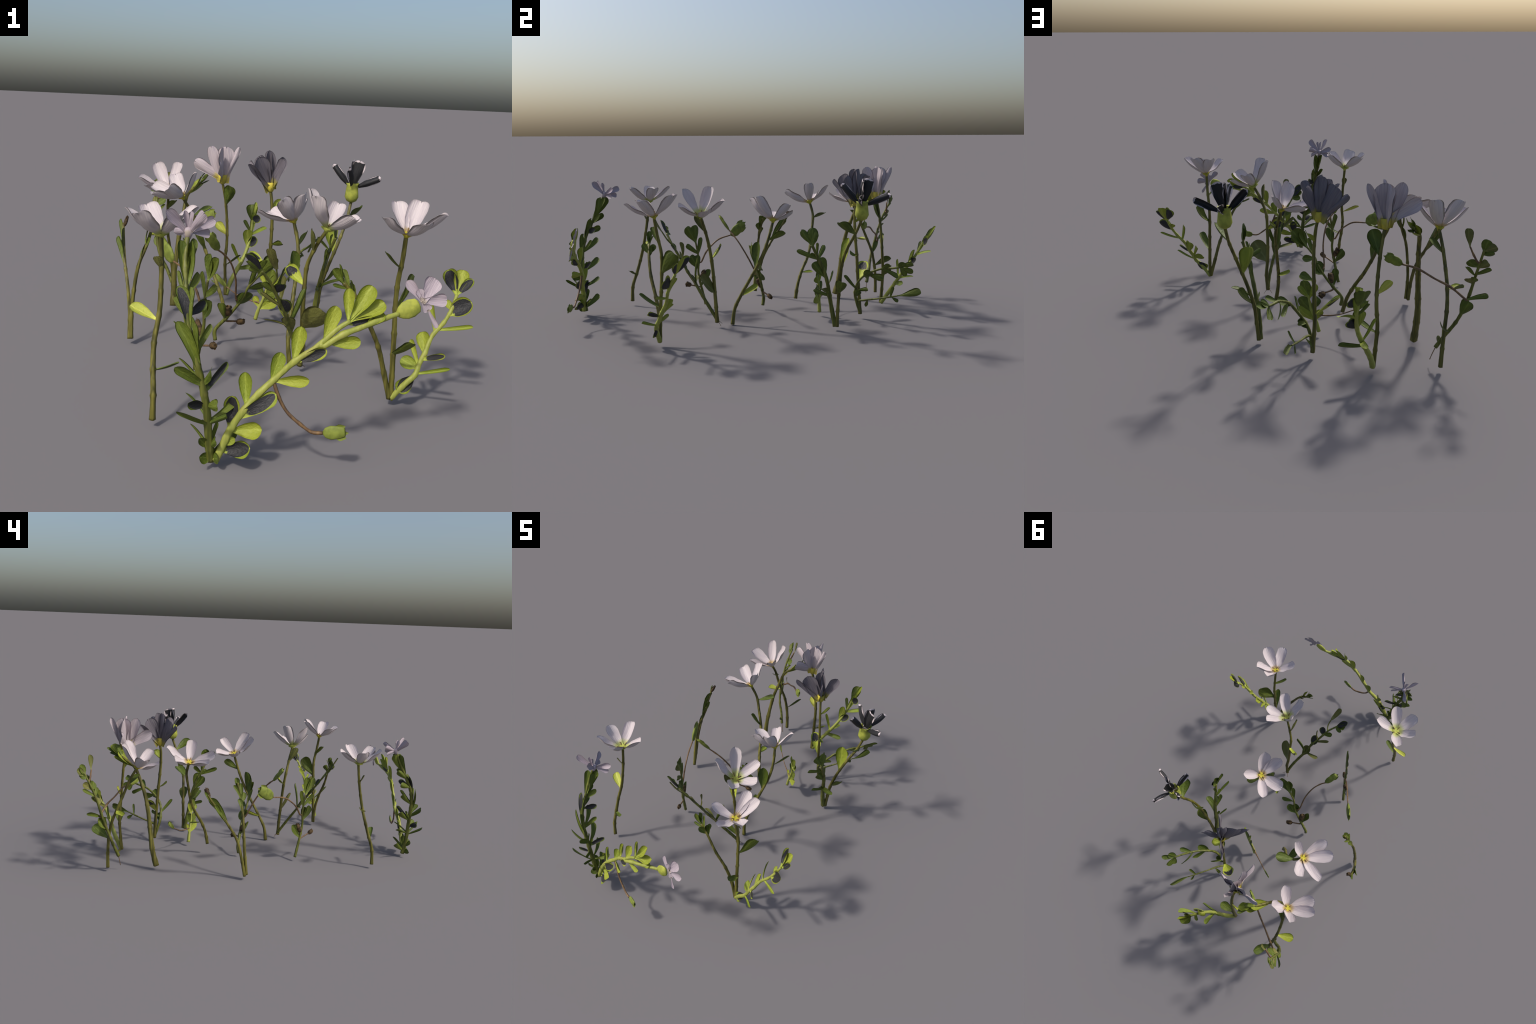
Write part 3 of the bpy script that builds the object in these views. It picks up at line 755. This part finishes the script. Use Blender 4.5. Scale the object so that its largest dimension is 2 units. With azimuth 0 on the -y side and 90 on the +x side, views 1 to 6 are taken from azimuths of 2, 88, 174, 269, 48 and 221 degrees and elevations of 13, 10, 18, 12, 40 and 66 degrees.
# two bare stems sharing a foot, tipped with closed leaves
V1 = [(-.607, .022, .021), (-.609, .042, .123), (-.622, .07, .227), (-.646, .121, .32), (-.664, .177, .403), (-.676, .222, .475)]
V2 = [(-.596, .013, .026), (-.597, .025, .138), (-.588, .033, .238), (-.572, .041, .335), (-.539, .056, .426), (-.52, .076, .505)]
v = thing("twin_stem", V1[0], "two thin stems with closed leaf tips", "plant")
tube("stem", V1, 0.0085, STEM, v, 0.006, 12, nodes=[.1, .2, .3], rough=0.06)
tube("stem", V2, 0.0085, STEM, v, 0.006, 12, nodes=[.12, .23, .33], rough=0.06)
for bb, tt, w, m in [((-.648, .125, .325), (-.668, .215, .455), .030, GREEN), ((-.648, .125, .325), (-.690, .185, .425), .028, GREEN), ((-.66, .165, .385), (-.690, .238, .492), .022, GREEN),
                     ((-.55, .05, .40), (-.521, .038, .455), .032, GREEN), ((-.53, .065, .46), (-.512, .086, .530), .026, GREEN), ((-.545, .055, .42), (-.535, .095, .495), .014, GREEN),
                     ((-.545, .055, .42), (-.505, .060, .500), .014, GREEN), ((-.565, .043, .35), (-.545, .066, .425), .022, GREEN)]:
    leaf(bb, tt, w, (-.6, -.5, .5), v, m)
seed_pod((-.670, .212, .462), (-.658, .236, .512), .022, (-1, 0, .2), v, True)

# ---------------------------------------------------------------- front plant: upright leafy spire and leaning shoot
K_STEM = [(-.167, -.914, .021), (-.174, -.926, .105), (-.181, -.931, .19), (-.198, -.931, .271), (-.221, -.927, .351), (-.242, -.91, .43), (-.251, -.874, .505), (-.260, -.838, .579), (-.258, -.805, .650)]
k = thing("leafy_spire", K_STEM[0], "tall leafy spire with lilac flower and leaning shoot", "plant")
tube("stem", K_STEM, 0.0125, SHOOT_GREEN, k, 0.007, 12, nodes=[.06, .14, .23, .31, .40, .48, .56], rough=0.08)
# (base height, reach, tip height, width) for the leaves on either hand of the spire
NEAR = [(.040, .105, .100, .030), (.060, .035, .140, .018), (.150, .118, .195, .018), (.235, .112, .300, .030), (.235, .036, .285, .018),
        (.340, .085, .410, .026), (.440, .075, .470, .040), (.490, .048, .545, .034), (.540, .026, .635, .036)]
FAR = [(.030, .042, .045, .038), (.060, .036, .105, .028), (.140, .108, .205, .018), (.195, .064, .218, .038), (.260, .078, .322, .032),
       (.300, .036, .435, .032), (.410, .028, .520, .034), (.520, .026, .635, .038)]
DA, DB = V((-.75, -.66, 0)), V((.66, -.75, 0))
for arm in (DA, DB):
    face = V((0, 0, 1)).cross(arm)
    for side, rows in ((-1, NEAR), (1, FAR)):
        for n, (z0, r, z1, w) in enumerate(rows):
            s0, s1 = point_on(K_STEM, z0), point_on(K_STEM, z1)
            f_ = face + V((rng.uniform(-.1, .1), rng.uniform(-.1, .1), rng.uniform(-.05, .1)))
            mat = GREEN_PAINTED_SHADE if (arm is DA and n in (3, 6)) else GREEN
            leaf(s0 + face * 0.002 * side, V((s1.x, s1.y, z1)) + arm * side * r * 0.88, w * 0.86, f_, k, mat)
kc = V((-.258, -.803, .655))
kf = lathe("flower", [(.008, -.02), (.014, -.004), (.012, .010), (.006, .012)], kc, (0, .3, 1), [LILAC], k)
for arm in (DA, DB):
    face = V((0, 0, 1)).cross(arm)
    for (r0, h0), (r1, h1), w in [((.006, 0), (.074, .064), .036), ((.002, .004), (.014, .060), .018), ((-.008, 0), (-.090, .028), .032), ((-.008, 0), (-.074, -.014), .028)]:
        blade("petal", LOBE_SHAPES[0], kc + arm * r0 + V((0, 0, h0)), kc + arm * r1 + V((0, 0, h1)), w, face + V((0, 0, .3)), LILAC, kf)

leafy_shoot(J, k, SHOOT_LIME, [LIME], STALK_BROWN, blotched=(0, 2, 4, 8, 15))
jc = V((.338, -.833, .457))
ja = V((.060, .010, .030)).normalized()
jb = lathe("flower", [(.009, -.004), (.018, .006), (.025, .020), (.026, .038), (.020, .058), (.010, .064)], jc, ja, [CALYX_LIME], k, 20, 5, .1, .4, (.07, -.98, .18))
for tip, w in [((.357, -.805, .546), .030), ((.441, -.788, .552), .052), ((.476, -.797, .494), .038), ((.392, -.810, .525), .024), ((.424, -.816, .464), .030), ((.449, -.824, .418), .016)]:
    start = (.404, -.816, .492) if w > .017 else (.421, -.817, .468)
    blade("petal", LOBE_SHAPES[0], start, tip, w, (.1, -.95, .25), LILAC, jb)
